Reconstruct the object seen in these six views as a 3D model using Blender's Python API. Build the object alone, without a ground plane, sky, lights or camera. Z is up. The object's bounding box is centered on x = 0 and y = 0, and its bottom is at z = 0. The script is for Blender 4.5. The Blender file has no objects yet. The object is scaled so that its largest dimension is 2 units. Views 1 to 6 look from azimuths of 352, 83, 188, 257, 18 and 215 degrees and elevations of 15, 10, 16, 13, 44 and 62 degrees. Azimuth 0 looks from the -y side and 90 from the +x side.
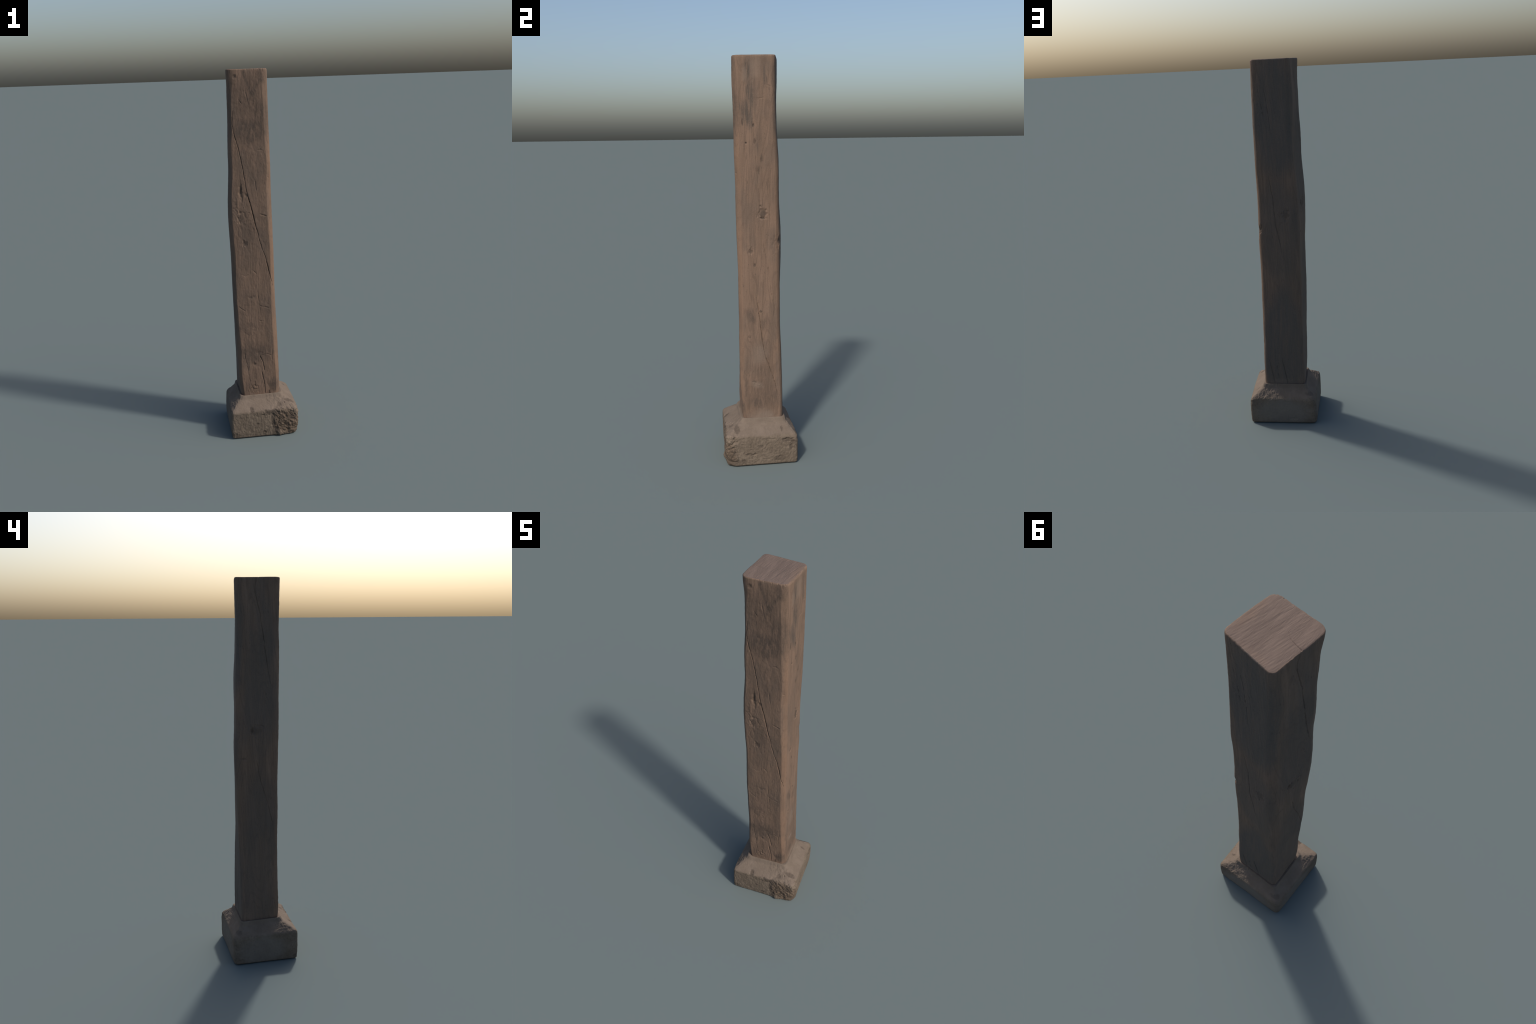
"""Old hewn timber post standing on a rough stone block with sloping shoulders."""
import bpy, math
import numpy as np

rng = np.random.default_rng(7)

# ------------------------------------------------------------------ noise --
PERM = rng.permutation(256)
PERM = np.concatenate([PERM, PERM, PERM])
GRAD = rng.normal(size=(256, 3))
GRAD /= np.linalg.norm(GRAD, axis=1)[:, None]


def perlin(x, y, z):
    """Gradient noise, roughly -0.7..0.7."""
    xi, yi, zi = [np.floor(a).astype(int) for a in (x, y, z)]
    xf, yf, zf = x - xi, y - yi, z - zi
    xi &= 255; yi &= 255; zi &= 255
    u, v, w = [t * t * t * (t * (t * 6 - 15) + 10) for t in (xf, yf, zf)]

    def corner(a, b, c):
        g = GRAD[PERM[PERM[PERM[xi + a] + yi + b] + zi + c]]
        return g[:, 0] * (xf - a) + g[:, 1] * (yf - b) + g[:, 2] * (zf - c)

    def mix(a, b, t):
        return a + (b - a) * t
    return mix(mix(mix(corner(0, 0, 0), corner(1, 0, 0), u), mix(corner(0, 1, 0), corner(1, 1, 0), u), v),
               mix(mix(corner(0, 0, 1), corner(1, 0, 1), u), mix(corner(0, 1, 1), corner(1, 1, 1), u), v), w)


def fbm(x, y, z, octaves=4, gain=0.5):
    out = np.zeros_like(x); amp = 1.0; f = 1.0
    for o in range(octaves):
        out += amp * perlin(x * f + 17.3 * o, y * f + 5.1 * o, z * f + 9.7 * o)
        amp *= gain; f *= 2.03
    return out


def ridged(x, y, z, octaves=4, gain=0.55):
    out = np.zeros_like(x); amp = 1.0; f = 1.0; tot = 0
    for o in range(octaves):
        out += amp * (1 - 2.2 * np.abs(perlin(x * f + 31.7 * o, y * f + 3.3 * o, z * f + 12.9 * o)))
        tot += amp; amp *= gain; f *= 2.1
    return out / tot


def smoothstep(a, b, x):
    t = np.clip((x - a) / (b - a), 0, 1)
    return t * t * (3 - 2 * t)


def cubic_interp(z, zk, vals):
    """Monotone-ish Hermite interpolation of control values along z."""
    vals = np.asarray(vals, float); zk = np.asarray(zk, float)
    m = np.gradient(vals, zk)
    j = np.clip(np.searchsorted(zk, z) - 1, 0, len(zk) - 2)
    h = zk[j + 1] - zk[j]; t = np.clip((z - zk[j]) / h, 0, 1)
    return ((2 * t**3 - 3 * t**2 + 1) * vals[j] + (t**3 - 2 * t**2 + t) * h * m[j]
            + (-2 * t**3 + 3 * t**2) * vals[j + 1] + (t**3 - t**2) * h * m[j + 1])


# ------------------------------------------------- rounded four-sided rings --
def ring_points(q, rad, n_face, n_arc, flat=None, reach=None):
    """q: (R,4,2) sharp corners per ring, rad: (R,4). Returns xy, normal (R,M,2) and
    per column: face index, and per vertex position t along that face."""
    R = q.shape[0]
    flat = np.zeros((R, 4)) if flat is None else flat
    reach = np.ones((R, 4, 2)) if reach is None else reach
    P, NRM, FACE, T = [], [], [], []
    prev = np.roll(q, 1, axis=1); nxt = np.roll(q, -1, axis=1)
    a = prev - q; a /= np.linalg.norm(a, axis=2, keepdims=True)
    b = nxt - q; L = np.linalg.norm(b, axis=2); b = b / L[..., None]
    bi = a + b; bi /= np.linalg.norm(bi, axis=2, keepdims=True)
    ch = np.sum(a * bi, axis=2); sh = np.sqrt(1 - ch**2)
    cut = rad * ch / sh                      # length eaten from each edge by the round
    fn = np.stack([b[..., 1], -b[..., 0]], axis=2)   # outward normal of face i (i -> i+1)
    for i in range(4):
        n0 = fn[:, i - 1]; n1 = fn[:, i]
        for k in range(n_arc):               # the round at corner i
            s = (k + 0.5) / n_arc
            n = n0 * (1 - s) + n1 * s; n = n / np.linalg.norm(n, axis=1, keepdims=True)
            p0 = q[:, i] + a[:, i] * (cut[:, i] * reach[:, i, 0])[:, None]
            p1 = q[:, i] + b[:, i] * (cut[:, i] * reach[:, i, 1])[:, None]
            chord = p0 * (1 - s) + p1 * s    # hewn off flat ...
            curve = p0 * (1 - s)**2 + q[:, i] * (2 * s * (1 - s)) + p1 * s * s   # ... or worn round
            p = curve + (chord - curve) * flat[:, i, None]
            f = (i - 1) % 4 if s < 0.5 else i
            t = np.sum((p - q[:, f]) * b[:, f], axis=1) / L[:, f]
            P.append(p); NRM.append(n); FACE.append(f); T.append(t)
        for k in range(n_face):              # the flat of face i
            s = (k + 0.5) / n_face
            c0 = cut[:, i] * reach[:, i, 1]; c1 = cut[:, (i + 1) % 4] * reach[:, (i + 1) % 4, 0]
            t = (c0 + s * (L[:, i] - c0 - c1)) / L[:, i]
            p = q[:, i] + b[:, i] * (t * L[:, i])[:, None]
            P.append(p); NRM.append(fn[:, i].copy()); FACE.append(i); T.append(t)
    return (np.stack(P, 1), np.stack(NRM, 1), np.array(FACE), np.stack(T, 1), L)


def seg_distance(px, py, pts):
    """Distance to a polyline and the parameter (0..1) along it."""
    best = np.full(px.shape, 9.0); par = np.zeros(px.shape)
    pts = np.asarray(pts, float)
    ln = np.linalg.norm(np.diff(pts, axis=0), axis=1); cum = np.concatenate([[0], np.cumsum(ln)])
    for k in range(len(ln)):
        d = pts[k + 1] - pts[k]
        t = np.clip(((px - pts[k, 0]) * d[0] + (py - pts[k, 1]) * d[1]) / (ln[k]**2 + 1e-12), 0, 1)
        dist = np.hypot(px - pts[k, 0] - t * d[0], py - pts[k, 1] - t * d[1])
        m = dist < best
        best = np.where(m, dist, best); par = np.where(m, (cum[k] + t * ln[k]) / cum[-1], par)
    return best, par


# --------------------------------------------------------------- the shaft --
FRONT, RIGHT, BACK, LEFT = 0, 1, 2, 3
# height, then corners: front-left, front-right, back-right, back-left
SHAFT = [
    (0.10, (-0.1130, -0.0808), (0.0997, -0.0791), (0.1057, 0.1184), (-0.1210, 0.1202)),
    (0.20, (-0.1136, -0.0810), (0.0997, -0.0794), (0.1060, 0.1184), (-0.1210, 0.1203)),
    (0.28, (-0.1200, -0.0825), (0.1000, -0.0842), (0.1075, 0.1186), (-0.1203, 0.1220)),
    (0.40, (-0.1248, -0.0780), (0.0982, -0.0913), (0.1059, 0.1184), (-0.1193, 0.1251)),
    (0.55, (-0.1293, -0.0742), (0.0955, -0.0942), (0.1024, 0.1145), (-0.1194, 0.1285)),
    (0.70, (-0.1355, -0.0727), (0.0906, -0.0926), (0.1029, 0.1094), (-0.1200, 0.1325)),
    (0.85, (-0.1376, -0.0741), (0.0863, -0.0929), (0.1002, 0.1092), (-0.1200, 0.1376)),
    (0.95, (-0.1396, -0.0727), (0.0865, -0.0922), (0.0999, 0.1085), (-0.1198, 0.1447)),
    (1.05, (-0.1402, -0.0747), (0.0857, -0.0943), (0.1015, 0.1091), (-0.1217, 0.1488)),
    (1.15, (-0.1446, -0.0746), (0.0839, -0.0965), (0.1005, 0.1107), (-0.1225, 0.1483)),
    (1.25, (-0.1484, -0.0752), (0.0830, -0.0983), (0.0977, 0.1082), (-0.1172, 0.1428)),
    (1.35, (-0.1456, -0.0769), (0.0808, -0.0978), (0.1000, 0.1064), (-0.1105, 0.1405)),
    (1.50, (-0.1397, -0.0795), (0.0801, -0.1013), (0.1025, 0.1081), (-0.0995, 0.1367)),
    (1.65, (-0.1372, -0.0820), (0.0766, -0.1013), (0.1048, 0.0991), (-0.1000, 0.1299)),
    (1.80, (-0.1294, -0.0820), (0.0746, -0.1035), (0.1051, 0.0956), (-0.1070, 0.1300)),
    (1.90, (-0.1272, -0.0851), (0.0733, -0.1054), (0.1037, 0.0968), (-0.1060, 0.1344)),
    (2.00, (-0.1310, -0.0890), (0.0745, -0.1030), (0.1024, 0.0983), (-0.1010, 0.1350)),
]
SHAFT_RADII = [(0.1, (0.020, 0.021, 0.016, 0.014)), (0.7, (0.024, 0.022, 0.017, 0.018)), (1.05, (0.025, 0.022, 0.017, 0.026)),
               (1.8, (0.025, 0.022, 0.018, 0.027)), (2.0, (0.024, 0.025, 0.020, 0.018))]
ARRIS_REACH = ((1.30, 0.80), (1.0, 1.1), (1.0, 1.0), (1.1, 1.1))   # cut into the side before / after each arris
ARRIS_FLAT = (0.60, 0.75, 0.50, 0.20)               # how flat each arris was hewn
BULGE = [0.0010, 0.0024, 0.0012, 0.0012]            # how far each side swells between its arrises

# cracks: face, depth, half width, points (position across face, height)
CRACKS = [
    (FRONT, .0065, .0013, [(.119, 1.792), (.104, 1.732), (.156, 1.678), (.237, 1.622), (.289, 1.566), (.340, 1.507),
                          (.389, 1.447), (.444, 1.379), (.510, 1.328), (.583, 1.269), (.628, 1.207), (.664, 1.168),
                          (.697, 1.123), (.745, 1.066), (.811, 1.025), (.866, .968), (.908, .922), (.949, .873),
                          (.985, .834)]),
    (FRONT, .010, .0016, [(.470, 1.358), (.510, 1.328), (.583, 1.269), (.628, 1.207), (.664, 1.168)]),
    (FRONT, .006, .0016, [(.840, .995), (.866, .968), (.908, .922), (.925, .900)]),
    (FRONT, .0030, .0013, [(.585, .832), (.606, .785), (.630, .723), (.624, .668)]),
    (FRONT, .005, .0022, [(.555, .455), (.562, .442), (.611, .409), (.627, .360)]),
    (FRONT, .006, .0022, [(.560, .355), (.571, .340), (.605, .298), (.601, .222)]),
    (FRONT, .0030, .0017, [(.150, .500), (.189, .428), (.249, .297), (.289, .263), (.312, .233)]),
    (FRONT, .006, .0018, [(.722, .240), (.718, .210)]),
    (FRONT, .0030, .0018, [(.40, .320), (.37, .290), (.36, .268), (.42, .258)]),
    (RIGHT, .0035, .0015, [(.625, 1.110), (.711, 1.011), (.761, .927), (.812, .850), (.864, .795), (.848, .694)]),
    (RIGHT, .006, .0016, [(.420, .859), (.469, .782), (.501, .727), (.548, .649), (.595, .585), (.626, .545),
                          (.692, .505), (.758, .464), (.823, .416), (.873, .366), (.907, .334)]),
    (RIGHT, .0022, .0015, [(.49, 1.60), (.53, 1.45), (.56, 1.36), (.59, 1.29)]),
    (RIGHT, .0025, .0014, [(.75, 1.40), (.77, 1.36), (.80, 1.30), (.82, 1.22)]),
    (BACK, .0040, .0014, [(.337, 1.410), (.360, 1.348), (.402, 1.286), (.410, 1.236), (.446, 1.152), (.544, 1.059),
                         (.58, .98)]),
    (BACK, .005, .0020, [(.470, .380), (.491, .352), (.543, .290), (.600, .209)]),
    (BACK, .004, .0020, [(.150, .370), (.175, .335), (.226, .273), (.26, .21)]),
    (BACK, .003, .0020, [(.33, .33), (.37, .27), (.40, .21)]),
    (BACK, .0030, .0014, [(.30, 1.88), (.36, 1.80), (.42, 1.70), (.45, 1.62)]),
    (BACK, .003, .0020, [(.18, 1.86), (.24, 1.78), (.30, 1.70)]),
    (LEFT, .0045, .0015, [(.520, 2.02), (.515, 1.990), (.470, 1.955), (.476, 1.918), (.543, 1.840), (.618, 1.729),
                         (.679, 1.636), (.782, 1.528), (.863, 1.460)]),
    (LEFT, .0040, .0014, [(.502, 1.116), (.550, 1.072), (.611, .992), (.703, .911), (.778, .829), (.847, .754),
                         (.865, .686)]),
    (LEFT, .003, .0020, [(.883, 1.898), (.937, 1.814), (.93, 1.72)]),
]
# short tool marks across the grain
SCRATCHES = [
    (FRONT, .0022, .0022, [(.25, 1.848), (.326, 1.826)]), (FRONT, .0018, .0018, [(.61, 1.592), (.78, 1.594), (.88, 1.581)]),
    (FRONT, .0025, .002, [(.755, 1.257), (.912, 1.245)]), (FRONT, .003, .0028, [(.511, .946), (.634, .918)]),
    (FRONT, .0025, .0022, [(.11, .745), (.2, .728), (.266, .719)]), (FRONT, .003, .0022, [(.629, .746), (.853, .732)]),
    (FRONT, .0025, .0022, [(.606, .661), (.702, .655)]), (FRONT, .002, .0025, [(.25, .70), (.36, .66)]),
    (FRONT, .0022, .0022, [(.60, .455), (.72, .462), (.84, .452)]), (FRONT, .002, .0022, [(.40, 1.90), (.50, 1.80)]),
    (FRONT, .0022, .002, [(.93, 1.45), (.99, 1.445)]), (FRONT, .002, .002, [(.62, 1.45), (.70, 1.35)]),
    (FRONT, .0025, .002, [(.20, .93), (.32, .915), (.40, .93)]), (FRONT, .002, .002, [(.86, .50), (.83, .40)]),
    (RIGHT, .0015, .002, [(.559, 1.798), (.70, 1.800), (.887, 1.803)]), (RIGHT, .003, .003, [(.609, 1.54), (.642, 1.499)]),
    (RIGHT, .003, .003, [(.54, 1.475), (.565, 1.442)]), (RIGHT, .0025, .003, [(.27, .405), (.33, .41), (.38, .402)]),
    (RIGHT, .0015, .002, [(.80, 1.86), (.93, 1.85)]), (RIGHT, .0015, .0018, [(.25, .85), (.27, .80)]),
    (FRONT, .0055, .0018, [(.74, 2.01), (.76, 1.985)]), (FRONT, .0055, .0018, [(.83, 2.01), (.835, 1.98)]),
    (FRONT, .0045, .0018, [(.88, 2.01), (.89, 1.985)]), (FRONT, .0045, .0018, [(.62, 2.01), (.63, 1.985)]),
    (FRONT, .0045, .0018, [(.48, 2.01), (.47, 1.985)]), (FRONT, .0045, .0018, [(.38, 2.01), (.375, 1.99)]),
]
# knots and dents: face, across, height, half width, half height, depth (>0 in), ring depth
KNOTS = [
    (FRONT, .30, 1.385, .006, .030, .007, 0), (FRONT, .335, 1.345, .005, .016, .004, 0), (FRONT, .434, 1.359, .007, .010, .003, 0),
    (FRONT, .22, 1.320, .010, .030, -.003, 0), (FRONT, .317, 1.245, .020, .024, -.001, .003), (FRONT, .34, 1.098, .011, .013, .003, .002),
    (FRONT, .182, 1.96, .008, .010, .003, .001), (FRONT, .414, .795, .012, .008, .003, 0), (FRONT, .401, .405, .008, .009, .0025, 0),
    (FRONT, .361, .262, .014, .012, -.003, .003), (FRONT, .33, .600, .03, .03, -.0015, .001), (FRONT, .50, .47, .02, .012, .002, 0),
    (FRONT, .25, 1.16, .012, .03, -.002, .001),
    (RIGHT, .632, 1.255, .016, .021, .001, .0028), (RIGHT, .628, 1.232, .012, .004, .006, 0), (RIGHT, .588, 1.291, .004, .004, .004, 0),
    (RIGHT, .324, 1.070, .009, .012, .003, .0025), (RIGHT, .396, 1.002, .006, .010, .002, 0), (RIGHT, .531, .770, .007, .007, -.001, .002),
    (RIGHT, .249, .639, .006, .006, .001, .0015), (RIGHT, .465, 1.675, .005, .009, .004, 0), (RIGHT, .282, 1.592, .004, .004, .004, 0),
    (RIGHT, .490, 1.597, .005, .012, .003, 0), (RIGHT, .210, 1.690, .003, .018, .002, 0), (RIGHT, .449, .391, .009, .005, -.002, .001),
    (RIGHT, .98, 1.11, .020, .030, .004, 0), (RIGHT, .36, 1.80, .025, .11, .002, 0),
    (BACK, .702, 1.202, .016, .022, .001, .003), (BACK, .592, 1.153, .006, .006, .002, 0), (BACK, .05, 1.121, .012, .016, .006, .002),
    (BACK, .30, 1.80, .03, .08, .003, 0),
    (LEFT, .398, 1.249, .005, .015, .008, 0), (LEFT, .510, 1.249, .022, .022, -.001, .003), (LEFT, .205, 1.107, .016, .006, .002, 0),
    (LEFT, .45, 1.95, .03, .06, .003, 0),
]


def shaft_relief(face, t, width, z, x, y):
    """Outward displacement of the timber surface (metres)."""
    s = t * width
    # hewn unevenness, long in the grain direction
    d = 0.0022 * perlin(x * 9, y * 9, z * 4.2) + 0.0011 * perlin(x * 26, y * 26, z * 11)
    # fine weathered grain, leaning on the back face near the foot
    lean = np.where(face == BACK, 0.10 + 0.18 * smoothstep(0.6, 0.2, z), np.where(face == FRONT, -0.06, -0.05)) * z
    g = fbm((s + lean) * 130 + face * 40, face * 7.7 + 0.3, z * 7, 3)
    d += np.where(face == BACK, 0.0009, 0.00035) * g
    d += 0.0005 * fbm(x * 130, y * 130, z * 60, 2)
    # rougher foot of the front and right side
    d += 0.0012 * smoothstep(0.75, 0.3, z) * np.where(face <= RIGHT, 1, 0.2) * fbm(x * 55, y * 55, z * 28, 3)
    wob = (0.0030 * perlin(x * 0 + 3.3, z * 30, face * 5.0) + 0.0022 * perlin(x * 0 + 9.1, z * 95, face * 5.0)
           + 0.0012 * perlin(s * 120, z * 240, face * 5.0))
    # the worked sides carry many shallow knocks
    d -= np.where(face <= RIGHT, 0.0022, 0.0010) * np.clip(fbm(x * 38 + 4, y * 38, z * 30, 3) - 0.28, 0, 1) * np.where(face == RIGHT, .6, 1)
    d += np.where(face == FRONT, 0.0008, 0.0004) * fbm(x * 60 + 11, y * 70, z * 42, 3)
    for f, depth, hw, pts in CRACKS + SCRATCHES:
        w = float(np.mean(width[:, f])) if width.ndim == 2 else width
        m = face == f
        if not m.any():
            continue
        zz = [p[1] for p in pts]
        m = m & (z > min(zz) - .03) & (z < max(zz) + .03)
        if not m.any():
            continue
        long = depth >= 0.003
        dist, par = seg_distance(s[m] + wob[m] * (1 if long else .4), z[m] + (0 if long else 1) * wob[m] * .6, [(p[0] * WMEAN[f], p[1]) for p in pts])
        fade = np.clip(np.minimum(par, 1 - par) * 7 + 0.25, 0, 1)
        vary = np.clip(0.8 + 0.9 * perlin(z[m] * 26, s[m] * 0 + f, s[m] * 0 + 2.2) + 0.7 * perlin(z[m] * 120, s[m] * 60, s[m] * 0 + 5.2), 0.15, 1.6)
        if depth < 0.0036:                         # shallow ones come and go
            vary = vary * smoothstep(-0.30 if long else -0.45, 0.12, perlin(z[m] * 48 + 7 * f, s[m] * 45, s[m] * 0 + 1.7)) * (1.0 if long else 1.15)
        d[m] -= depth * fade * vary * np.exp(-(dist / (hw * (0.6 + 0.4 * vary)))**2)
    for f, tc, zc, hw, hh, depth, ring in KNOTS:
        m = (face == f) & (np.abs(z - zc) < 4 * hh + .01)
        if not m.any():
            continue
        ds = s[m] - tc * WMEAN[f]; dz = z[m] - zc
        nz = 0.75 * fbm(ds * 75 + tc * 50, dz * 60 + zc * 9, ds * 0 + .3, 3)
        r = np.hypot(ds / hw, dz / hh) * (1 + nz)
        d[m] -= depth * np.exp(-r**2 * 1.1)
        if ring:
            rv = np.clip(.55 + 1.5 * perlin(ds * 60 + tc * 31, dz * 60 + zc * 7, ds * 0 + .7), 0, 1.3)
            d[m] -= ring * rv * np.exp(-((r - 1.0) / 0.30)**2)
            d[m] += ring * 0.25 * np.exp(-((r - 1.7) / 0.5)**2)
    return d


WMEAN = [0.222, 0.203, 0.222, 0.212]


def mesh_from_rings(name, rings, cap_first=True, cap_last=True):
    R, M, _ = rings.shape
    verts = rings.reshape(-1, 3)
    i = np.arange(R - 1)[:, None] * M; j = np.arange(M)[None, :]; jn = (j + 1) % M
    quads = np.stack([i + j, i + jn, i + M + jn, i + M + j], axis=2).reshape(-1, 4)
    extra = []; tris = []
    nv = len(verts)
    if cap_first:
        extra.append(rings[0].mean(0)); c = nv + len(extra) - 1
        tris.append(np.stack([np.full(M, c), (np.arange(M) + 1) % M, np.arange(M)], 1))
    if cap_last:
        extra.append(rings[-1].mean(0)); c = nv + len(extra) - 1
        o = (R - 1) * M
        tris.append(np.stack([np.full(M, c), o + np.arange(M), o + (np.arange(M) + 1) % M], 1))
    if extra:
        verts = np.concatenate([verts, np.array(extra)])
    tris = np.concatenate(tris) if tris else np.zeros((0, 3), int)
    me = bpy.data.meshes.new(name)
    me.vertices.add(len(verts)); me.vertices.foreach_set("co", verts.astype(np.float32).ravel())
    loops = np.concatenate([quads.ravel(), tris.ravel()])
    me.loops.add(len(loops)); me.loops.foreach_set("vertex_index", loops.astype(np.int32))
    nq, nt = len(quads), len(tris)
    me.polygons.add(nq + nt)
    me.polygons.foreach_set("loop_start", np.concatenate([np.arange(nq) * 4, nq * 4 + np.arange(nt) * 3]).astype(np.int32))
    me.update(calc_edges=True); me.validate()
    me.polygons.foreach_set("use_smooth", np.ones(len(me.polygons), bool))
    me.update()
    return me


def build_shaft():
    z_side = np.arange(0.172, 1.9810, 0.0026)
    ang = np.linspace(0, math.pi / 2, 10)
    z_edge = 1.9840 + 0.015 * np.sin(ang)
    z_all = np.concatenate([z_side, z_edge])
    zk = [l[0] for l in SHAFT]
    q = np.stack([np.stack([cubic_interp(z_all, zk, [l[1 + c][d] for l in SHAFT]) for d in (0, 1)], 1)
                  for c in range(4)], 1)
    rad = np.stack([np.interp(z_all, [r[0] for r in SHAFT_RADII], [r[1][c] for r in SHAFT_RADII]) for c in range(4)], 1)
    rad *= 1 + 0.35 * np.stack([perlin(z_all * 7, z_all * 0 + 3.7 * c, z_all * 0 + .5) for c in range(4)], 1)
    head = smoothstep(1.86, 1.97, z_all)                     # arrises are worn rounder at the head
    flat = np.array(ARRIS_FLAT)[None] * (1 - 0.75 * head[:, None])
    reach = np.array(ARRIS_REACH)[None] * (1 - head[:, None, None]) + 1.08 * head[:, None, None]
    P, N, face, T, L = ring_points(q, rad, 118, 18, flat, reach)
    R, M = P.shape[:2]
    zz = np.repeat(z_all[:, None], M, 1)
    fc = np.repeat(face[None, :], R, 0)
    W = np.take_along_axis(L, fc, axis=1)
    d = shaft_relief(fc.ravel(), T.ravel(), W.ravel(), zz.ravel(), P[..., 0].ravel(), P[..., 1].ravel()).reshape(R, M)
    # the sides swell slightly between the arrises
    d += np.array(BULGE)[fc] * np.sin(np.clip(T, 0, 1) * math.pi)**0.7
    # worn top arris: rounder over the right hand side
    col = np.arange(M); edge = np.where(face == RIGHT, 0.0120, 0.0080) + 0.0015 * perlin(col * .05, col * 0 + .5, col * 0 + .5)
    edge = np.convolve(np.concatenate([edge[-20:], edge, edge[:20]]), np.ones(25) / 25, "same")[20:-20]
    inset = np.zeros((R, M)); k = len(z_side)
    zz[k:] = 1.999 - edge[None, :] + edge[None, :] * np.sin(ang)[:, None]
    inset[k:] = edge[None, :] * (1 - np.cos(ang))[:, None]
    XY = P + N * (d - inset)[..., None]
    side = np.concatenate([XY, zz[..., None]], 2)
    # sawn end: rings shrinking to the middle, with saw grooves
    c = XY[-1].mean(0); caps = []
    for f in np.linspace(0.985, 0.012, 74):
        caps.append(np.concatenate([c + (XY[-1] - c) * f, np.full((M, 1), z_all[-1])], 1))
    caps = np.array(caps)
    rings = np.concatenate([side, caps])
    # end relief (also fades over the arris)
    x, y, z = [rings[..., k].ravel() for k in range(3)]
    on_top = smoothstep(1.9965, 1.999, z)
    gx, gy = 0.94, -0.33                                      # across the saw grooves
    a = x * gx + y * gy; b = -x * gy + y * gx
    bend = 0.006 * np.sin(b * 14)
    groove = fbm((a + bend) * 150, b * 11, a * 0 + .4, 3)
    h = 0.0008 * groove - 0.0012 * np.clip(fbm((a + bend) * 95, b * 16, a * 0 + 7.7, 2) - 0.15, 0, 1)
    h += 0.002 * perlin(x * 12, y * 12, x * 0 + 5)
    dist, par = seg_distance(x + 0.002 * perlin(y * 120, x * 120, x * 0), y,
                             [(-.125, .021), (-.101, .017), (-.075, .010), (-.064, .005), (-.044, -.011)])
    h -= 0.0032 * np.exp(-(dist / (0.0018 * (1.15 - par)))**2) * (1 - 0.85 * par)
    z = z + on_top * (h - 0.0015)
    z = np.minimum(z, 2.0)
    rings[..., 2] = z.reshape(rings.shape[:2])
    me = mesh_from_rings("shaft", rings)
    n_side = (len(z_side) + 6) * M
    mat = np.zeros(len(me.polygons), np.int32); mat[n_side:] = 1
    mat[(len(rings) - 1) * M: (len(rings) - 1) * M + M] = 0   # hidden foot cap
    me.polygons.foreach_set("material_index", mat)
    return me


# ---------------------------------------------------------------- the base --
FOOT = [  # height, corners, corner radii
    (0.000, (-.186, -.1680), (.187, -.176), (.185, .181), (-.186, .176), (.014, .060, .016, .028)),
    (0.030, (-.188, -.1705), (.190, -.178), (.187, .183), (-.188, .178), (.014, .050, .016, .028)),
    (0.080, (-.188, -.1715), (.191, -.180), (.189, .184), (-.188, .179), (.014, .030, .018, .028)),
    (0.125, (-.187, -.1715), (.190, -.178), (.189, .184), (-.185, .177), (.016, .024, .020, .028)),
    (0.158, (-.186, -.1720), (.188, -.175), (.187, .181), (-.182, .175), (.018, .022, .022, .028)),
]
COLLAR = ((-.125, -.092), (.110, -.090), (.114, .1260), (-.130, .1280))
PITS = [  # x, y, z centre, half size along face, half height, depth
    (-.071, -.163, .160, .0085, .015, .0035), (-.042, -.167, .083, .005, .004, .004), (-.004, -.168, .029, .006, .008, .004),
    (-.015, -.168, .135, .006, .003, .003), (.006, -.166, .152, .007, .008, .004), (.005, -.167, .129, .020, .003, .002),
    (.085, -.132, .175, .012, .008, .004), (.146, -.120, .178, .011, .010, .004), (.187, .113, .131, .012, .004, .004),
    (.187, .135, .127, .022, .008, .005), (.187, .157, .117, .010, .008, .004), (.187, .146, .091, .007, .016, .004),
    (.187, -.063, .062, .012, .005, .004), (.187, -.037, .061, .008, .004, .005), (.187, -.091, .027, .010, .010, .003),
    (.187, -.006, .100, .012, .007, .003), (.187, .076, .022, .012, .005, .003), (.187, .097, .043, .012, .005, .003),
    (.187, -.050, .084, .010, .006, .003), (.187, -.155, .097, .010, .006, .004), (.187, -.138, .131, .008, .006, .003),
    (.187, .046, .137, .030, .003, .003), (.168, .105, .175, .004, .004, .003), (-.172, -.165, .023, .012, .010, .003),
    (-.186, .135, .02, .012, .008, .003), (-.06, .177, .03, .02, .006, .003), (.10, .181, .05, .02, .008, .002),
    (-.150, .145, .168, .012, .012, .003), (-.12, -.166, .06, .008, .006, .002), (.187, .02, .03, .02, .004, .002),
]


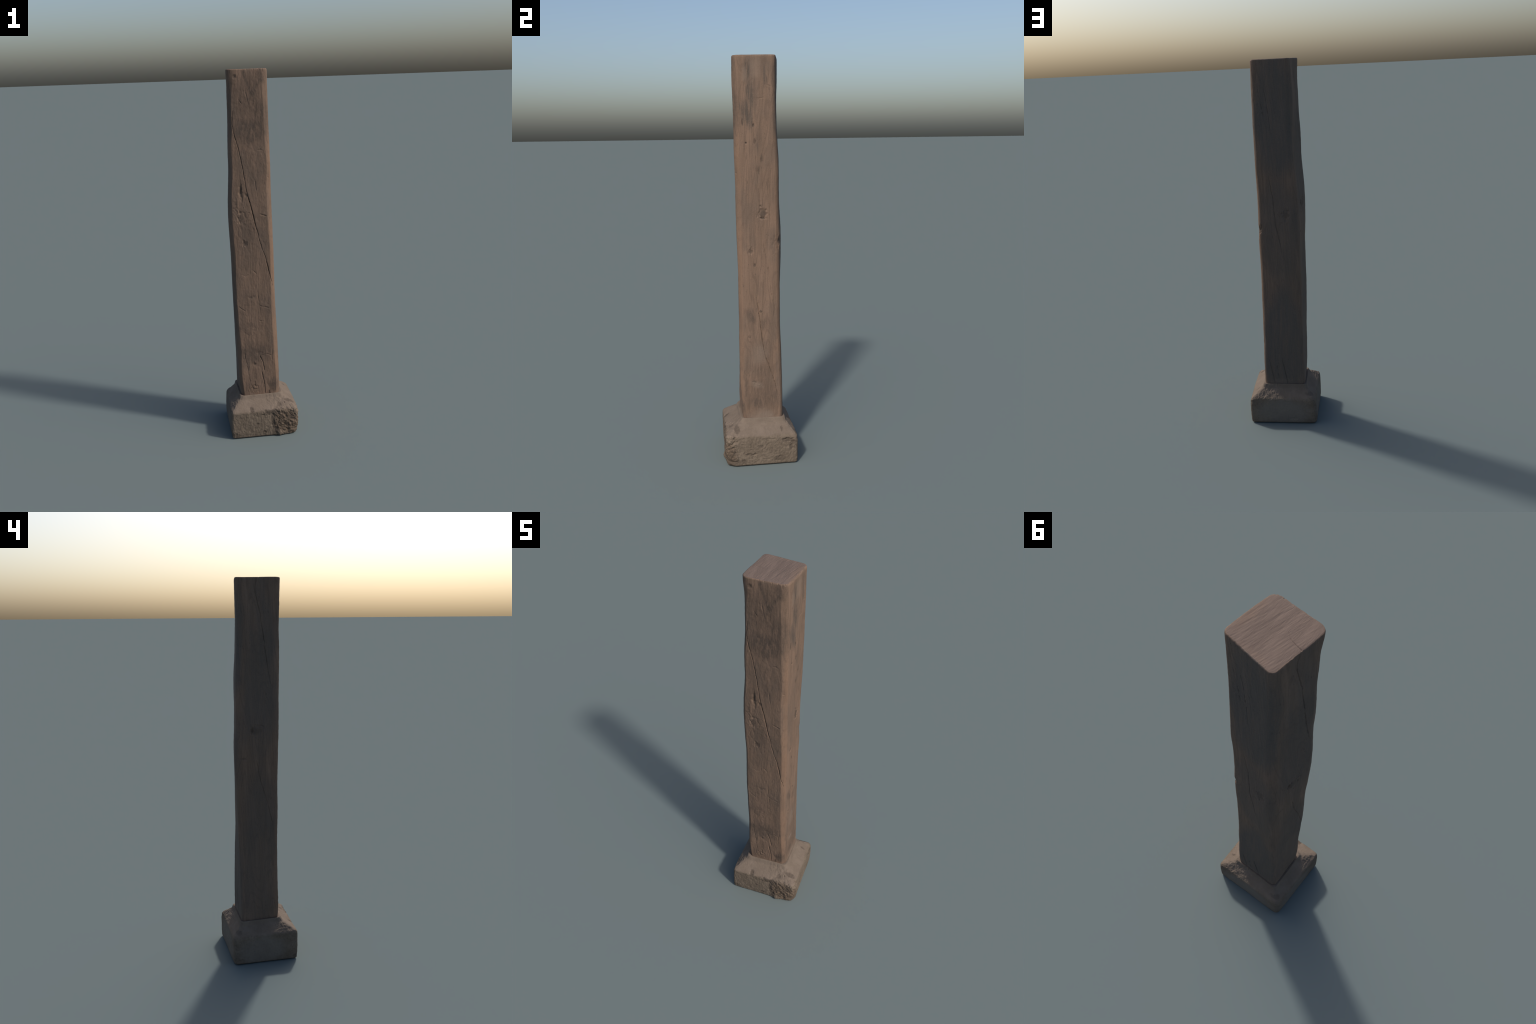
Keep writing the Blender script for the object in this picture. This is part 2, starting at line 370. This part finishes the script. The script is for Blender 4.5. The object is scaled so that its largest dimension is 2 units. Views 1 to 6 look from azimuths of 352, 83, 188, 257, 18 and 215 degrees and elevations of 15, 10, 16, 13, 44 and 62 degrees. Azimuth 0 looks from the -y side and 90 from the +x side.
def build_base():
    zs, qs, rs, insets = [], [], [], []
    zk = [l[0] for l in FOOT]

    def foot(z):
        q = np.array([[np.interp(z, zk, [l[1 + c][d] for l in FOOT]) for d in (0, 1)] for c in range(4)])
        r = np.array([np.interp(z, zk, [l[5][c] for l in FOOT]) for c in range(4)])
        return q, r
    collar = np.array(COLLAR); collar_r = np.array([.028, .028, .022, .016])

    def push(z, q, r, inset=0.0):
        zs.append(z); qs.append(q); rs.append(r); insets.append(inset)
    er = 0.010
    for a in np.linspace(0, math.pi / 2, 7):
        q, r = foot(er * (1 - math.cos(a))); push(er * (1 - math.cos(a)), q, r, er * (1 - math.sin(a)))
    for z in np.arange(er + .002, 0.1455, 0.0019):
        q, r = foot(z); push(z, q, r)
    qa, ra = foot(0.147); qb, rb = foot(0.158); zc = 0.210
    s1 = 0.11
    qc = qb + (collar - qb) * s1; rc = rb + (collar_r - rb) * s1; zc1 = 0.158 + (zc - 0.158) * s1
    for t in np.linspace(0, 1, 16):                       # rounded shoulder
        w0, w1, w2 = (1 - t)**2, 2 * t * (1 - t), t * t
        push(w0 * 0.147 + w1 * 0.158 + w2 * zc1, w0 * qa + w1 * qb + w2 * qc, w0 * ra + w1 * rb + w2 * rc)
    for t in np.linspace(s1, 1, 46)[1:]:                  # sloping top
        push(0.158 + (zc - 0.158) * t + 0.012 * smoothstep(.80, 1, t)**1.5, qb + (collar - qb) * t, rb + (collar_r - rb) * t)
    zs_, qs_, rs_, ins = np.array(zs), np.array(qs), np.array(rs), np.array(insets)
    P, N, face, T, L = ring_points(qs_, rs_, 165, 20)
    P = P - N * ins[:, None, None]
    R, M = P.shape[:2]
    rings = np.concatenate([P, np.repeat(zs_[:, None, None], M, 1)], 2)
    # the back of the block is lower in the shoulder than the front
    drop = 0.013 * smoothstep(-.10, .17, rings[..., 1])
    rings[..., 2] -= drop * np.interp(rings[..., 2], [0, .03, .158, .205, .22], [0, .1, 1, .5, .2])
    # surface normals of the loft
    du = np.roll(rings, -1, 1) - np.roll(rings, 1, 1)
    dv = np.gradient(rings, axis=0)
    nr = np.cross(du, dv); nr /= np.linalg.norm(nr, axis=2, keepdims=True) + 1e-9
    x, y, z = [rings[..., k].ravel() for k in range(3)]
    f = np.repeat(face[None, :], R, 0).ravel()
    slope = smoothstep(.146, .160, z + 0.013 * smoothstep(-.10, .17, y))
    sidem = 1 - slope
    d = 0.0016 * perlin(x * 14, y * 14, z * 14) + 0.0009 * fbm(x * 45, y * 45, z * 45, 3)
    # sides: pitted, with upright chisel marks on the front
    d += sidem * np.where(f == RIGHT, 0.0022, np.where(f == FRONT, 0.0017, 0.0011)) * fbm(x * 100, y * 100, z * 80, 4)
    d += sidem * np.where(f == FRONT, 0.0011, 0.0) * fbm(x * 160, y * 40, z * 40, 2)
    d -= sidem * np.where(f == RIGHT, 0.0030, 0.001) * np.clip(fbm(x * 40 + 9, y * 40, z * 62, 3) - 0.25, 0, 1)
    # slopes: swirling rubbed grooves
    sw = perlin(x * 18, y * 18, z * 18)
    d += slope * 0.0009 * fbm((x + y * .6) * 90 + sw * 5, (y - x * .6) * 25 + sw * 3, z * 30, 3)
    # torn, fibrous patch on the back slope (right half) and the left slope (front end)
    torn = slope * np.where(f == BACK, smoothstep(-.03, .06, x), 0) + slope * np.where(f == LEFT, smoothstep(-.03, -.09, y), 0)
    torn = np.clip(torn, 0, 1)
    d += torn * 0.0058 * (ridged((x + .5 * y) * 52, (y - .5 * x) * 34, z * 40, 4) - 0.55)
    # broken, crumbling corner on the front right
    left_edge = np.interp(z, [0.0, .04, .088, .13, .165], [.068, .050, .038, .030, .050]) + 0.010 * perlin(z * 60, x * 20, z * 0)
    brk = smoothstep(-.012, .022, x - left_edge) * smoothstep(-.105, -.13, y) * smoothstep(.178, .150, z)
    k1 = (x + z) * .8; k2 = (x - z) * .8                    # spalls break on the slant
    rough = fbm(k1 * 46, y * 40, k2 * 38, 5, .58)
    d += brk * (0.0080 * rough - 0.0010) - brk * 0.007 * np.clip(fbm(k1 * 44 + 3, y * 40 + 8, k2 * 30, 3) - .22, 0, 1)
    d += brk * 0.0016 * np.abs(fbm(x * 170, y * 170, z * 170, 2))
    seam = np.exp(-((x - left_edge) / 0.009)**2) * smoothstep(-.12, -.15, y) * smoothstep(.175, .15, z)
    d -= seam * 0.0040 * (0.6 + 0.9 * perlin(x * 60, y * 60, z * 45))
    d += 0.012 * np.exp(-((x - .082) / .022)**2 - ((z - .010) / .028)**2) * (y < -.12)      # lip at the foot
    lump = smoothstep(0.0, .05, x) * smoothstep(-.075, -.11, y) * slope
    d += lump * 0.0030 * fbm(x * 60, y * 60, z * 60, 4)
    pit_noise = fbm(x * 70, y * 70, z * 70, 3)
    for px, py, pz, hw, hh, dep in PITS:
        dx, dy, dz = x - px, y - py, z - pz
        al = np.where(abs(py) > abs(px) * .9, dx, dy) if not (px > .15) else dy
        ot = np.where(abs(py) > abs(px) * .9, dy, dx) if not (px > .15) else dx
        r = np.sqrt((al / hw)**2 + (dz / hh)**2 + (ot / .03)**2) * (1 + 1.1 * pit_noise)
        d -= 0.6 * dep * smoothstep(1.35, .5, r)
    d *= smoothstep(0.0, 0.012, z) * 0.85 + 0.15
    rings = rings + nr * d.reshape(R, M)[..., None]
    # underside and hidden top (inside the timber)
    def inner(ring, fs, dz):
        c = ring[:, :2].mean(0); out = []
        for k in fs:
            out.append(np.concatenate([c + (ring[:, :2] - c) * k, np.full((M, 1), dz)], 1))
        return out
    first = rings[0].copy(); first[:, 2] = 0.0; rings[0] = first
    low = inner(first, (.3, .6, .85), 0.0)
    top = inner(rings[-1], (.88, .5, .2), 0.214)
    rings = np.concatenate([np.array(low), rings, np.array(top)])
    rings[..., 2] = np.maximum(rings[..., 2], 0.0)
    return mesh_from_rings("base_block", rings)


# --------------------------------------------------------------- materials --
class Nodes:
    def __init__(self, name):
        self.mat = bpy.data.materials.new(name); self.mat.use_nodes = True
        self.t = self.mat.node_tree; self.t.nodes.clear()
        self.out = self.t.nodes.new("ShaderNodeOutputMaterial")
        self.bsdf = self.t.nodes.new("ShaderNodeBsdfPrincipled")
        self.t.links.new(self.bsdf.outputs[0], self.out.inputs[0])
        self.co = self.t.nodes.new("ShaderNodeTexCoord").outputs["Object"]

    def put(self, sock, v):
        if isinstance(v, bpy.types.NodeSocket):
            self.t.links.new(v, sock)
        else:
            sock.default_value = v

    def math(self, op, a, b=0.0, clamp=False):
        n = self.t.nodes.new("ShaderNodeMath"); n.operation = op; n.use_clamp = clamp
        self.put(n.inputs[0], a); self.put(n.inputs[1], b); return n.outputs[0]

    def vec(self, op, a, b):
        n = self.t.nodes.new("ShaderNodeVectorMath"); n.operation = op
        self.put(n.inputs[0], a); self.put(n.inputs[1], b)
        return n.outputs["Value"] if op == "LENGTH" else n.outputs[0]

    def mapping(self, v, scale=(1, 1, 1), rot=(0, 0, 0), loc=(0, 0, 0)):
        n = self.t.nodes.new("ShaderNodeMapping")
        self.put(n.inputs["Vector"], v); n.inputs["Scale"].default_value = scale
        n.inputs["Rotation"].default_value = rot; n.inputs["Location"].default_value = loc
        return n.outputs[0]

    def noise(self, v, scale=1.0, detail=4.0, rough=0.55, dist=0.0, color=False):
        n = self.t.nodes.new("ShaderNodeTexNoise")
        self.put(n.inputs["Vector"], v)
        for k, val in (("Scale", scale), ("Detail", detail), ("Roughness", rough), ("Distortion", dist)):
            n.inputs[k].default_value = val
        return n.outputs["Color"] if color else n.outputs[0]

    def remap(self, v, a, b, c=0.0, d=1.0):
        n = self.t.nodes.new("ShaderNodeMapRange"); n.interpolation_type = "SMOOTHSTEP"
        self.put(n.inputs[0], v)
        for k, val in zip((1, 2, 3, 4), (a, b, c, d)):
            n.inputs[k].default_value = val
        return n.outputs[0]

    def mix(self, fac, a, b, blend="MIX"):
        n = self.t.nodes.new("ShaderNodeMix"); n.data_type = "RGBA"; n.blend_type = blend
        self.put(n.inputs[0], fac)
        self.put(n.inputs[6], (*a, 1) if isinstance(a, tuple) else a)
        self.put(n.inputs[7], (*b, 1) if isinstance(b, tuple) else b)
        return n.outputs[2]

    def blob(self, v, centre, size, soft=0.5):
        """1 inside an ellipsoid, fading to 0 at its rim."""
        inv = tuple(1 / s for s in size)
        p = self.vec("MULTIPLY", self.vec("SUBTRACT", v, centre), inv)
        return self.remap(self.vec("LENGTH", p, (0, 0, 0)), 1.0, 1.0 - soft)

    def blobs(self, v, items, soft=0.5):
        acc = None
        for c, s, a in items:
            m = self.math("MULTIPLY", self.blob(v, c, s, soft), a)
            acc = m if acc is None else self.math("MAXIMUM", acc, m)
        return acc

    def skin(self, items, grow=1.0):
        """Deepen blobs along the side they sit on so that they always meet the surface."""
        out = []
        for c, s, a in items:
            k = 0 if abs(c[0]) > .078 and abs(c[0]) > abs(c[1]) * .9 else 1
            s = [v * grow for v in s]; s[k] = max(s[k], .045); out.append((c, tuple(s), a))
        return out

    def warp(self, amount, scale, stretch=(1, 1, 1)):
        n = self.noise(self.mapping(self.co, stretch), scale, 3, .6, color=True)
        return self.vec("ADD", self.co, self.vec("MULTIPLY", self.vec("SUBTRACT", n, (.5, .5, .5)), (amount,) * 3))

    def bump(self, h, strength, dist):
        n = self.t.nodes.new("ShaderNodeBump"); n.inputs["Strength"].default_value = strength
        n.inputs["Distance"].default_value = dist; self.put(n.inputs["Height"], h)
        self.put(self.bsdf.inputs["Normal"], n.outputs[0])


def timber_material():
    n = Nodes("weathered_timber")
    lean = n.mapping(n.co, (1, 1, 1), (0.05, 0.03, 0))
    fibre = n.noise(n.mapping(lean, (150, 150, 5)), 1, 5, .6, .3)
    streak = n.noise(n.mapping(lean, (38, 38, 1.6)), 1, 4, .6, .4)
    blotch = n.noise(n.mapping(n.co, (9, 9, 4.5)), 1, 4, .6)
    fine = n.noise(n.co, 260, 3, .6)
    # cathedral grain: contour lines of a long soft field
    field = n.noise(n.mapping(lean, (10, 10, 1.1)), 1, 2, .5, .2)
    rings = n.remap(n.math("SINE", n.math("MULTIPLY", field, 125)), .35, 1.0)
    col = n.mix(n.remap(streak, .30, .70), (.128, .083, .057), (.182, .117, .082))
    col = n.mix(n.math("MULTIPLY", n.remap(blotch, .42, .66), .68), col, (.098, .072, .056))
    col = n.mix(n.math("MULTIPLY", n.remap(fibre, .50, .78), .50), col, (.070, .047, .035))
    col = n.mix(n.math("MULTIPLY", n.remap(fibre, .48, .25), .22), col, (.225, .155, .115))
    col = n.mix(n.math("MULTIPLY", rings, .30), col, (.058, .038, .029))
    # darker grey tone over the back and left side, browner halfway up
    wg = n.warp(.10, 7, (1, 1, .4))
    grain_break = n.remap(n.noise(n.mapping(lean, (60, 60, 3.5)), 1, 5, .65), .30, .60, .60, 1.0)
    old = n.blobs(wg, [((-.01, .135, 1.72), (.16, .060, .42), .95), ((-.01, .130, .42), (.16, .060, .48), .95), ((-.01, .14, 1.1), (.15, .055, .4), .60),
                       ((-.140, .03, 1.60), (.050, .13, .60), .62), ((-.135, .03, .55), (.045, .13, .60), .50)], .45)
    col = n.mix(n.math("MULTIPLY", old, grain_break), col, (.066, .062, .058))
    breakup = n.remap(n.noise(n.mapping(n.co, (85, 85, 20)), 1, 6, .70), .36, .58, .28, 1.0)
    nick = n.noise(n.mapping(n.co, (210, 210, 48)), 1, 3, .6, .8)
    patchy = n.remap(n.noise(n.co, 13, 3, .6), .45, .62)
    col = n.mix(n.math("MULTIPLY", n.math("MULTIPLY", n.remap(nick, .60, .70), patchy), .75), col, (.040, .030, .024))
    # reddish rubbed arrises at the right hand side
    w = n.warp(.02, 14, (1, 1, .25))
    red = n.blobs(w, [((.086, -.090, .95), (.026, .026, 1.1), .42), ((.102, .108, 1.0), (.022, .022, 1.0), .4)])
    col = n.mix(red, col, (.192, .112, .070))
    # dark weather stains
    w = n.warp(.055, 11, (1, 1, .5))
    stains = n.blobs(w, n.skin([
        ((-.02, -.09, 1.69), (.135, .035, .105), 1.0), ((.03, -.09, 1.70), (.09, .035, .08), .9), ((.03, -.09, 1.79), (.06, .02, .09), .70), ((-.02, -.09, 1.86), (.14, .03, .16), .55), ((.05, -.095, 1.76), (.045, .03, .15), .8), ((.045, -.1, 1.96), (.04, .03, .05), .7),
        ((-.03, -.085, .47), (.12, .03, .085), .80), ((-.06, -.085, .62), (.07, .03, .06), .5), ((-.05, -.085, 1.16), (.06, .03, .09), .45), ((.065, -.085, .275), (.045, .025, .06), 1.0), ((-.075, -.085, .27), (.04, .025, .05), .6), ((.02, -.085, .48), (.09, .03, .05), .6),
        ((-.02, -.085, .30), (.09, .02, .10), .35), ((.06, -.09, .70), (.05, .02, .20), .28),
        ((.10, .015, .345), (.025, .100, .125), .60), ((.10, -.015, .30), (.025, .055, .050), .85), ((.10, .06, .31), (.025, .035, .05), .65), ((.10, .02, .46), (.02, .07, .07), .5), ((.10, -.065, .40), (.03, .020, .16), .6),
        ((.095, -.035, .745), (.02, .026, .060), .85), ((.10, .035, .71), (.02, .04, .05), .6), ((.105, .085, .32), (.02, .03, .09), .5),
    ]), .75)
    col = n.mix(n.math("MULTIPLY", stains, breakup), col, (.042, .032, .027))
    # long grey streaks near the head of the right side
    w = n.warp(.045, 16, (1, 1, .28))
    grey = n.blobs(w, n.skin([
        ((.084, -.030, 1.93), (.025, .022, .075), .9), ((.085, -.020, 1.82), (.025, .024, .09), .85),
        ((.083, -.040, 1.74), (.02, .028, .09), .95), ((.085, -.022, 1.70), (.02, .016, .07), .8),
        ((.080, -.062, 1.74), (.02, .010, .06), .85), ((.095, .045, 1.90), (.02, .014, .07), .65), ((.09, .01, 1.60), (.02, .012, .08), .55), ((.098, .07, 1.80), (.02, .02, .06), .4),
    ]), .7)
    smoke = n.remap(n.noise(n.mapping(n.co, (150, 150, 9)), 1, 6, .65), .40, .56, .12, 1.0)
    col = n.mix(n.math("MULTIPLY", grey, smoke), col, (.034, .032, .030))
    # V-shaped dark growth figure under the head of the front
    w = n.warp(.012, 40)
    vee = []
    for a, b in (((-.045, 1.985), (-.028, 1.935)), ((-.028, 1.935), (-.004, 1.872)), ((.002, 1.868), (.020, 1.915)), ((.020, 1.915), (.045, 1.945))):
        for s in (0.15, .5, .85):
            vee.append(((a[0] + (b[0] - a[0]) * s, -.096, a[1] + (b[1] - a[1]) * s), (.009, .03, .018), .75))
    col = n.mix(n.blobs(w, vee, .8), col, (.050, .037, .030))
    # knots, nail holes, slots
    w = n.warp(.010, 60)
    spots = n.blobs(w, [
        ((-.078, -.084, 1.385), (.008, .02, .038), .85), ((-.047, -.086, 1.359), (.008, .02, .012), .7),
        ((-.075, -.082, 1.245), (.022, .02, .024), .40), ((-.066, -.081, 1.098), (.013, .02, .015), .65),
        ((-.092, -.089, 1.96), (.010, .02, .012), .5), ((-.044, -.08, .795), (.014, .02, .008), .5),
        ((-.035, -.083, .405), (.010, .02, .010), .8), ((.033, -.097, 1.598), (.006, .02, .006), .7),
        ((-.092, -.077, .484), (.02, .02, .02), .5), ((.04, -.081, .226), (.004, .02, .016), .8),
        ((.092, .032, 1.257), (.02, .022, .024), .75), ((.091, .032, 1.231), (.02, .014, .006), .95), ((.092, .023, 1.291), (.02, .005, .005), .8),
        ((.089, -.029, 1.07), (.02, .012, .014), .60), ((.091, -.013, 1.002), (.02, .008, .014), .55), ((.095, .015, .77), (.02, .009, .009), .65),
        ((.095, -.042, .639), (.02, .008, .008), .55), ((.089, -.008, 1.675), (.02, .007, .012), .9), ((.085, -.044, 1.592), (.02, .006, .005), .85),
        ((.089, -.001, 1.597), (.02, .007, .016), .6), ((.081, -.060, 1.69), (.02, .005, .024), .85), ((.0935, .029, 1.52), (.02, .007, .030), .6),
        ((.091, .014, 1.46), (.02, .006, .028), .5), ((.1, -.022, .408), (.02, .012, .005), .5), ((.096, .055, 1.39), (.02, .005, .03), .4),
        ((-.055, .134, 1.202), (.020, .02, .024), .45), ((.088, .113, 1.12), (.014, .02, .018), .6),
        ((-.130, .045, 1.249), (.02, .030, .026), .45), ((-.126, .103, 1.107), (.02, .018, .008), .4),
    ], .55)
    col = n.mix(spots, col, (.030, .023, .019))
    # stone dust rubbed on the foot
    w = n.warp(.09, 14, (1, 1, .7))
    dust = n.blobs(w, [((.106, .02, .200), (.075, .115, .085), 1.0), ((-.02, -.085, .200), (.11, .06, .035), .7),
                       ((.102, .0, .55), (.06, .06, .07), .5), ((.102, -.01, .39), (.06, .05, .035), .6), ((.09, .01, 1.93), (.05, .045, .06), .45), ((.09, -.055, 1.92), (.05, .02, .06), .45), ((.02, .122, .21), (.11, .03, .05), .35)], .7)
    col = n.mix(dust, col, (.172, .132, .104))
    col = n.mix(.25, col, n.mix(fine, (.045, .032, .025), (.30, .22, .165)))
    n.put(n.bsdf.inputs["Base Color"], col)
    n.bsdf.inputs["Roughness"].default_value = .82
    n.bsdf.inputs["Specular IOR Level"].default_value = .22
    n.bump(n.math("ADD", n.math("MULTIPLY", fibre, 1.0), n.math("MULTIPLY", fine, .5)), .35, .0014)
    return n.mat


def end_grain_material():
    n = Nodes("sawn_end_grain")
    rot = (0, 0, math.radians(19.5))
    saw = n.noise(n.mapping(n.co, (300, 20, 20), rot), 1, 4, .6, .4)
    band = n.noise(n.mapping(n.co, (45, 6, 6), rot), 1, 3, .5)
    fine = n.noise(n.co, 300, 3, .6)
    col = n.mix(n.remap(band, .3, .7), (.112, .082, .068), (.150, .110, .090))
    col = n.mix(n.math("MULTIPLY", n.remap(saw, .5, .78), .38), col, (.066, .048, .041))
    col = n.mix(n.math("MULTIPLY", n.remap(saw, .48, .25), .3), col, (.200, .148, .118))
    w = n.warp(.03, 25)
    worn = n.blobs(w, [((.08, .0, 2.0), (.03, .11, .05), .45), ((.0, .115, 2.0), (.1, .03, .05), .25)], .7)
    col = n.mix(worn, col, (.175, .118, .086))
    col = n.mix(.2, col, n.mix(fine, (.05, .036, .03), (.26, .19, .155)))
    n.put(n.bsdf.inputs["Base Color"], col)
    n.bsdf.inputs["Roughness"].default_value = .88
    n.bsdf.inputs["Specular IOR Level"].default_value = .2
    n.bump(saw, .6, .0018)
    return n.mat


def stone_material():
    n = Nodes("dusty_stone")
    geo = n.t.nodes.new("ShaderNodeNewGeometry")
    cloud = n.noise(n.co, 16, 5, .6, .3)
    grit = n.noise(n.co, 95, 5, .65)
    fine = n.noise(n.co, 320, 3, .6)
    smear = n.noise(n.mapping(n.co, (40, 40, 14)), 1, 4, .6, .6)
    col = n.mix(n.remap(cloud, .32, .68), (.108, .084, .062), (.152, .120, .091))
    col = n.mix(n.math("MULTIPLY", n.remap(smear, .50, .75), .45), col, (.080, .061, .046))
    col = n.mix(n.math("MULTIPLY", n.remap(grit, .50, .70), .65), col, (.060, .045, .034))
    col = n.mix(n.math("MULTIPLY", n.remap(grit, .45, .25), .30), col, (.200, .160, .124))
    # pale settled dust on the slopes (they start at a clear arris)
    sep = n.t.nodes.new("ShaderNodeSeparateXYZ"); n.t.links.new(n.warp(.012, 30), sep.inputs[0])
    slope = n.remap(sep.outputs[2], .150, .160)
    pale = n.mix(n.remap(cloud, .3, .7), (.124, .096, .075), (.160, .125, .099))
    pale = n.mix(n.math("MULTIPLY", n.remap(smear, .5, .75), .30), pale, (.098, .075, .059))
    col = n.mix(n.math("MULTIPLY", slope, .9), col, pale)
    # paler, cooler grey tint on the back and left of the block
    cool = n.blobs(n.warp(.06, 12), [((.0, .19, .07), (.20, .05, .10), .55), ((-.19, .02, .07), (.05, .17, .10), .45)], .5)
    col = n.mix(cool, col, (.172, .160, .144))
    # fresh brown break on the front right corner
    w = n.warp(.03, 28)
    brk = n.blobs(w, [((.115, -.170, .085), (.085, .045, .085), .9), ((.165, -.160, .06), (.045, .05, .09), .8)], .35)
    chips = n.noise(n.co, 60, 6, .7, .5)
    broken = n.mix(n.remap(chips, .35, .65), (.040, .028, .020), (.108, .076, .053))
    col = n.mix(brk, col, broken)
    # dark pockets
    w = n.warp(.016, 50)
    dark = n.blobs(w, n.skin([
        ((-.071, -.163, .160), (.010, .02, .017), .75), ((-.042, -.167, .083), (.007, .02, .006), .7), ((-.004, -.168, .029), (.008, .02, .012), .7),
        ((-.015, -.168, .135), (.009, .02, .005), .5), ((.006, -.164, .152), (.008, .02, .012), .8), ((.028, -.166, .146), (.024, .02, .012), .75),
        ((.060, -.165, .145), (.030, .02, .016), .85), ((.048, -.168, .09), (.014, .03, .05), .70), ((.055, -.170, .035), (.014, .03, .03), .75),
        ((.085, -.132, .175), (.012, .02, .010), .5), ((.146, -.120, .178), (.013, .012, .02), .65), ((.15, -.168, .11), (.02, .02, .016), .7),
        ((.187, .128, .128), (.02, .028, .010), .60), ((.187, .157, .118), (.02, .012, .010), .6), ((.187, .146, .093), (.02, .009, .018), .6),
        ((.187, -.060, .062), (.02, .024, .006), .55), ((.187, -.091, .027), (.02, .012, .012), .5), ((.187, -.006, .100), (.02, .014, .008), .45),
        ((.187, .09, .035), (.02, .03, .012), .4), ((.168, .105, .175), (.006, .006, .012), .6), ((-.172, -.166, .022), (.016, .02, .012), .6),
        ((.187, -.15, .02), (.03, .05, .02), .45), ((-.150, .145, .168), (.015, .015, .012), .4),
    ], 1.35), .45)
    col = n.mix(dark, col, (.030, .023, .019))
    col = n.mix(.25, col, n.mix(fine, (.042, .032, .025), (.27, .215, .168)))
    n.put(n.bsdf.inputs["Base Color"], col)
    n.bsdf.inputs["Roughness"].default_value = .92
    n.bsdf.inputs["Specular IOR Level"].default_value = .15
    n.bump(n.math("ADD", grit, n.math("MULTIPLY", fine, .6)), .6, .0022)
    return n.mat


# ---------------------------------------------------------------- assembly --
def main():
    root = bpy.data.objects.new("wooden_post", None)
    bpy.context.collection.objects.link(root)
    root["label"] = "old square timber post on a rough stone base block"
    root["category"] = "wooden post"
    shaft = bpy.data.objects.new("shaft", build_shaft())
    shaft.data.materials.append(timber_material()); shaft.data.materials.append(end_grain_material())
    base = bpy.data.objects.new("base_block", build_base())
    base.data.materials.append(stone_material())
    for ob in (shaft, base):
        ob.parent = root
        bpy.context.collection.objects.link(ob)


main()
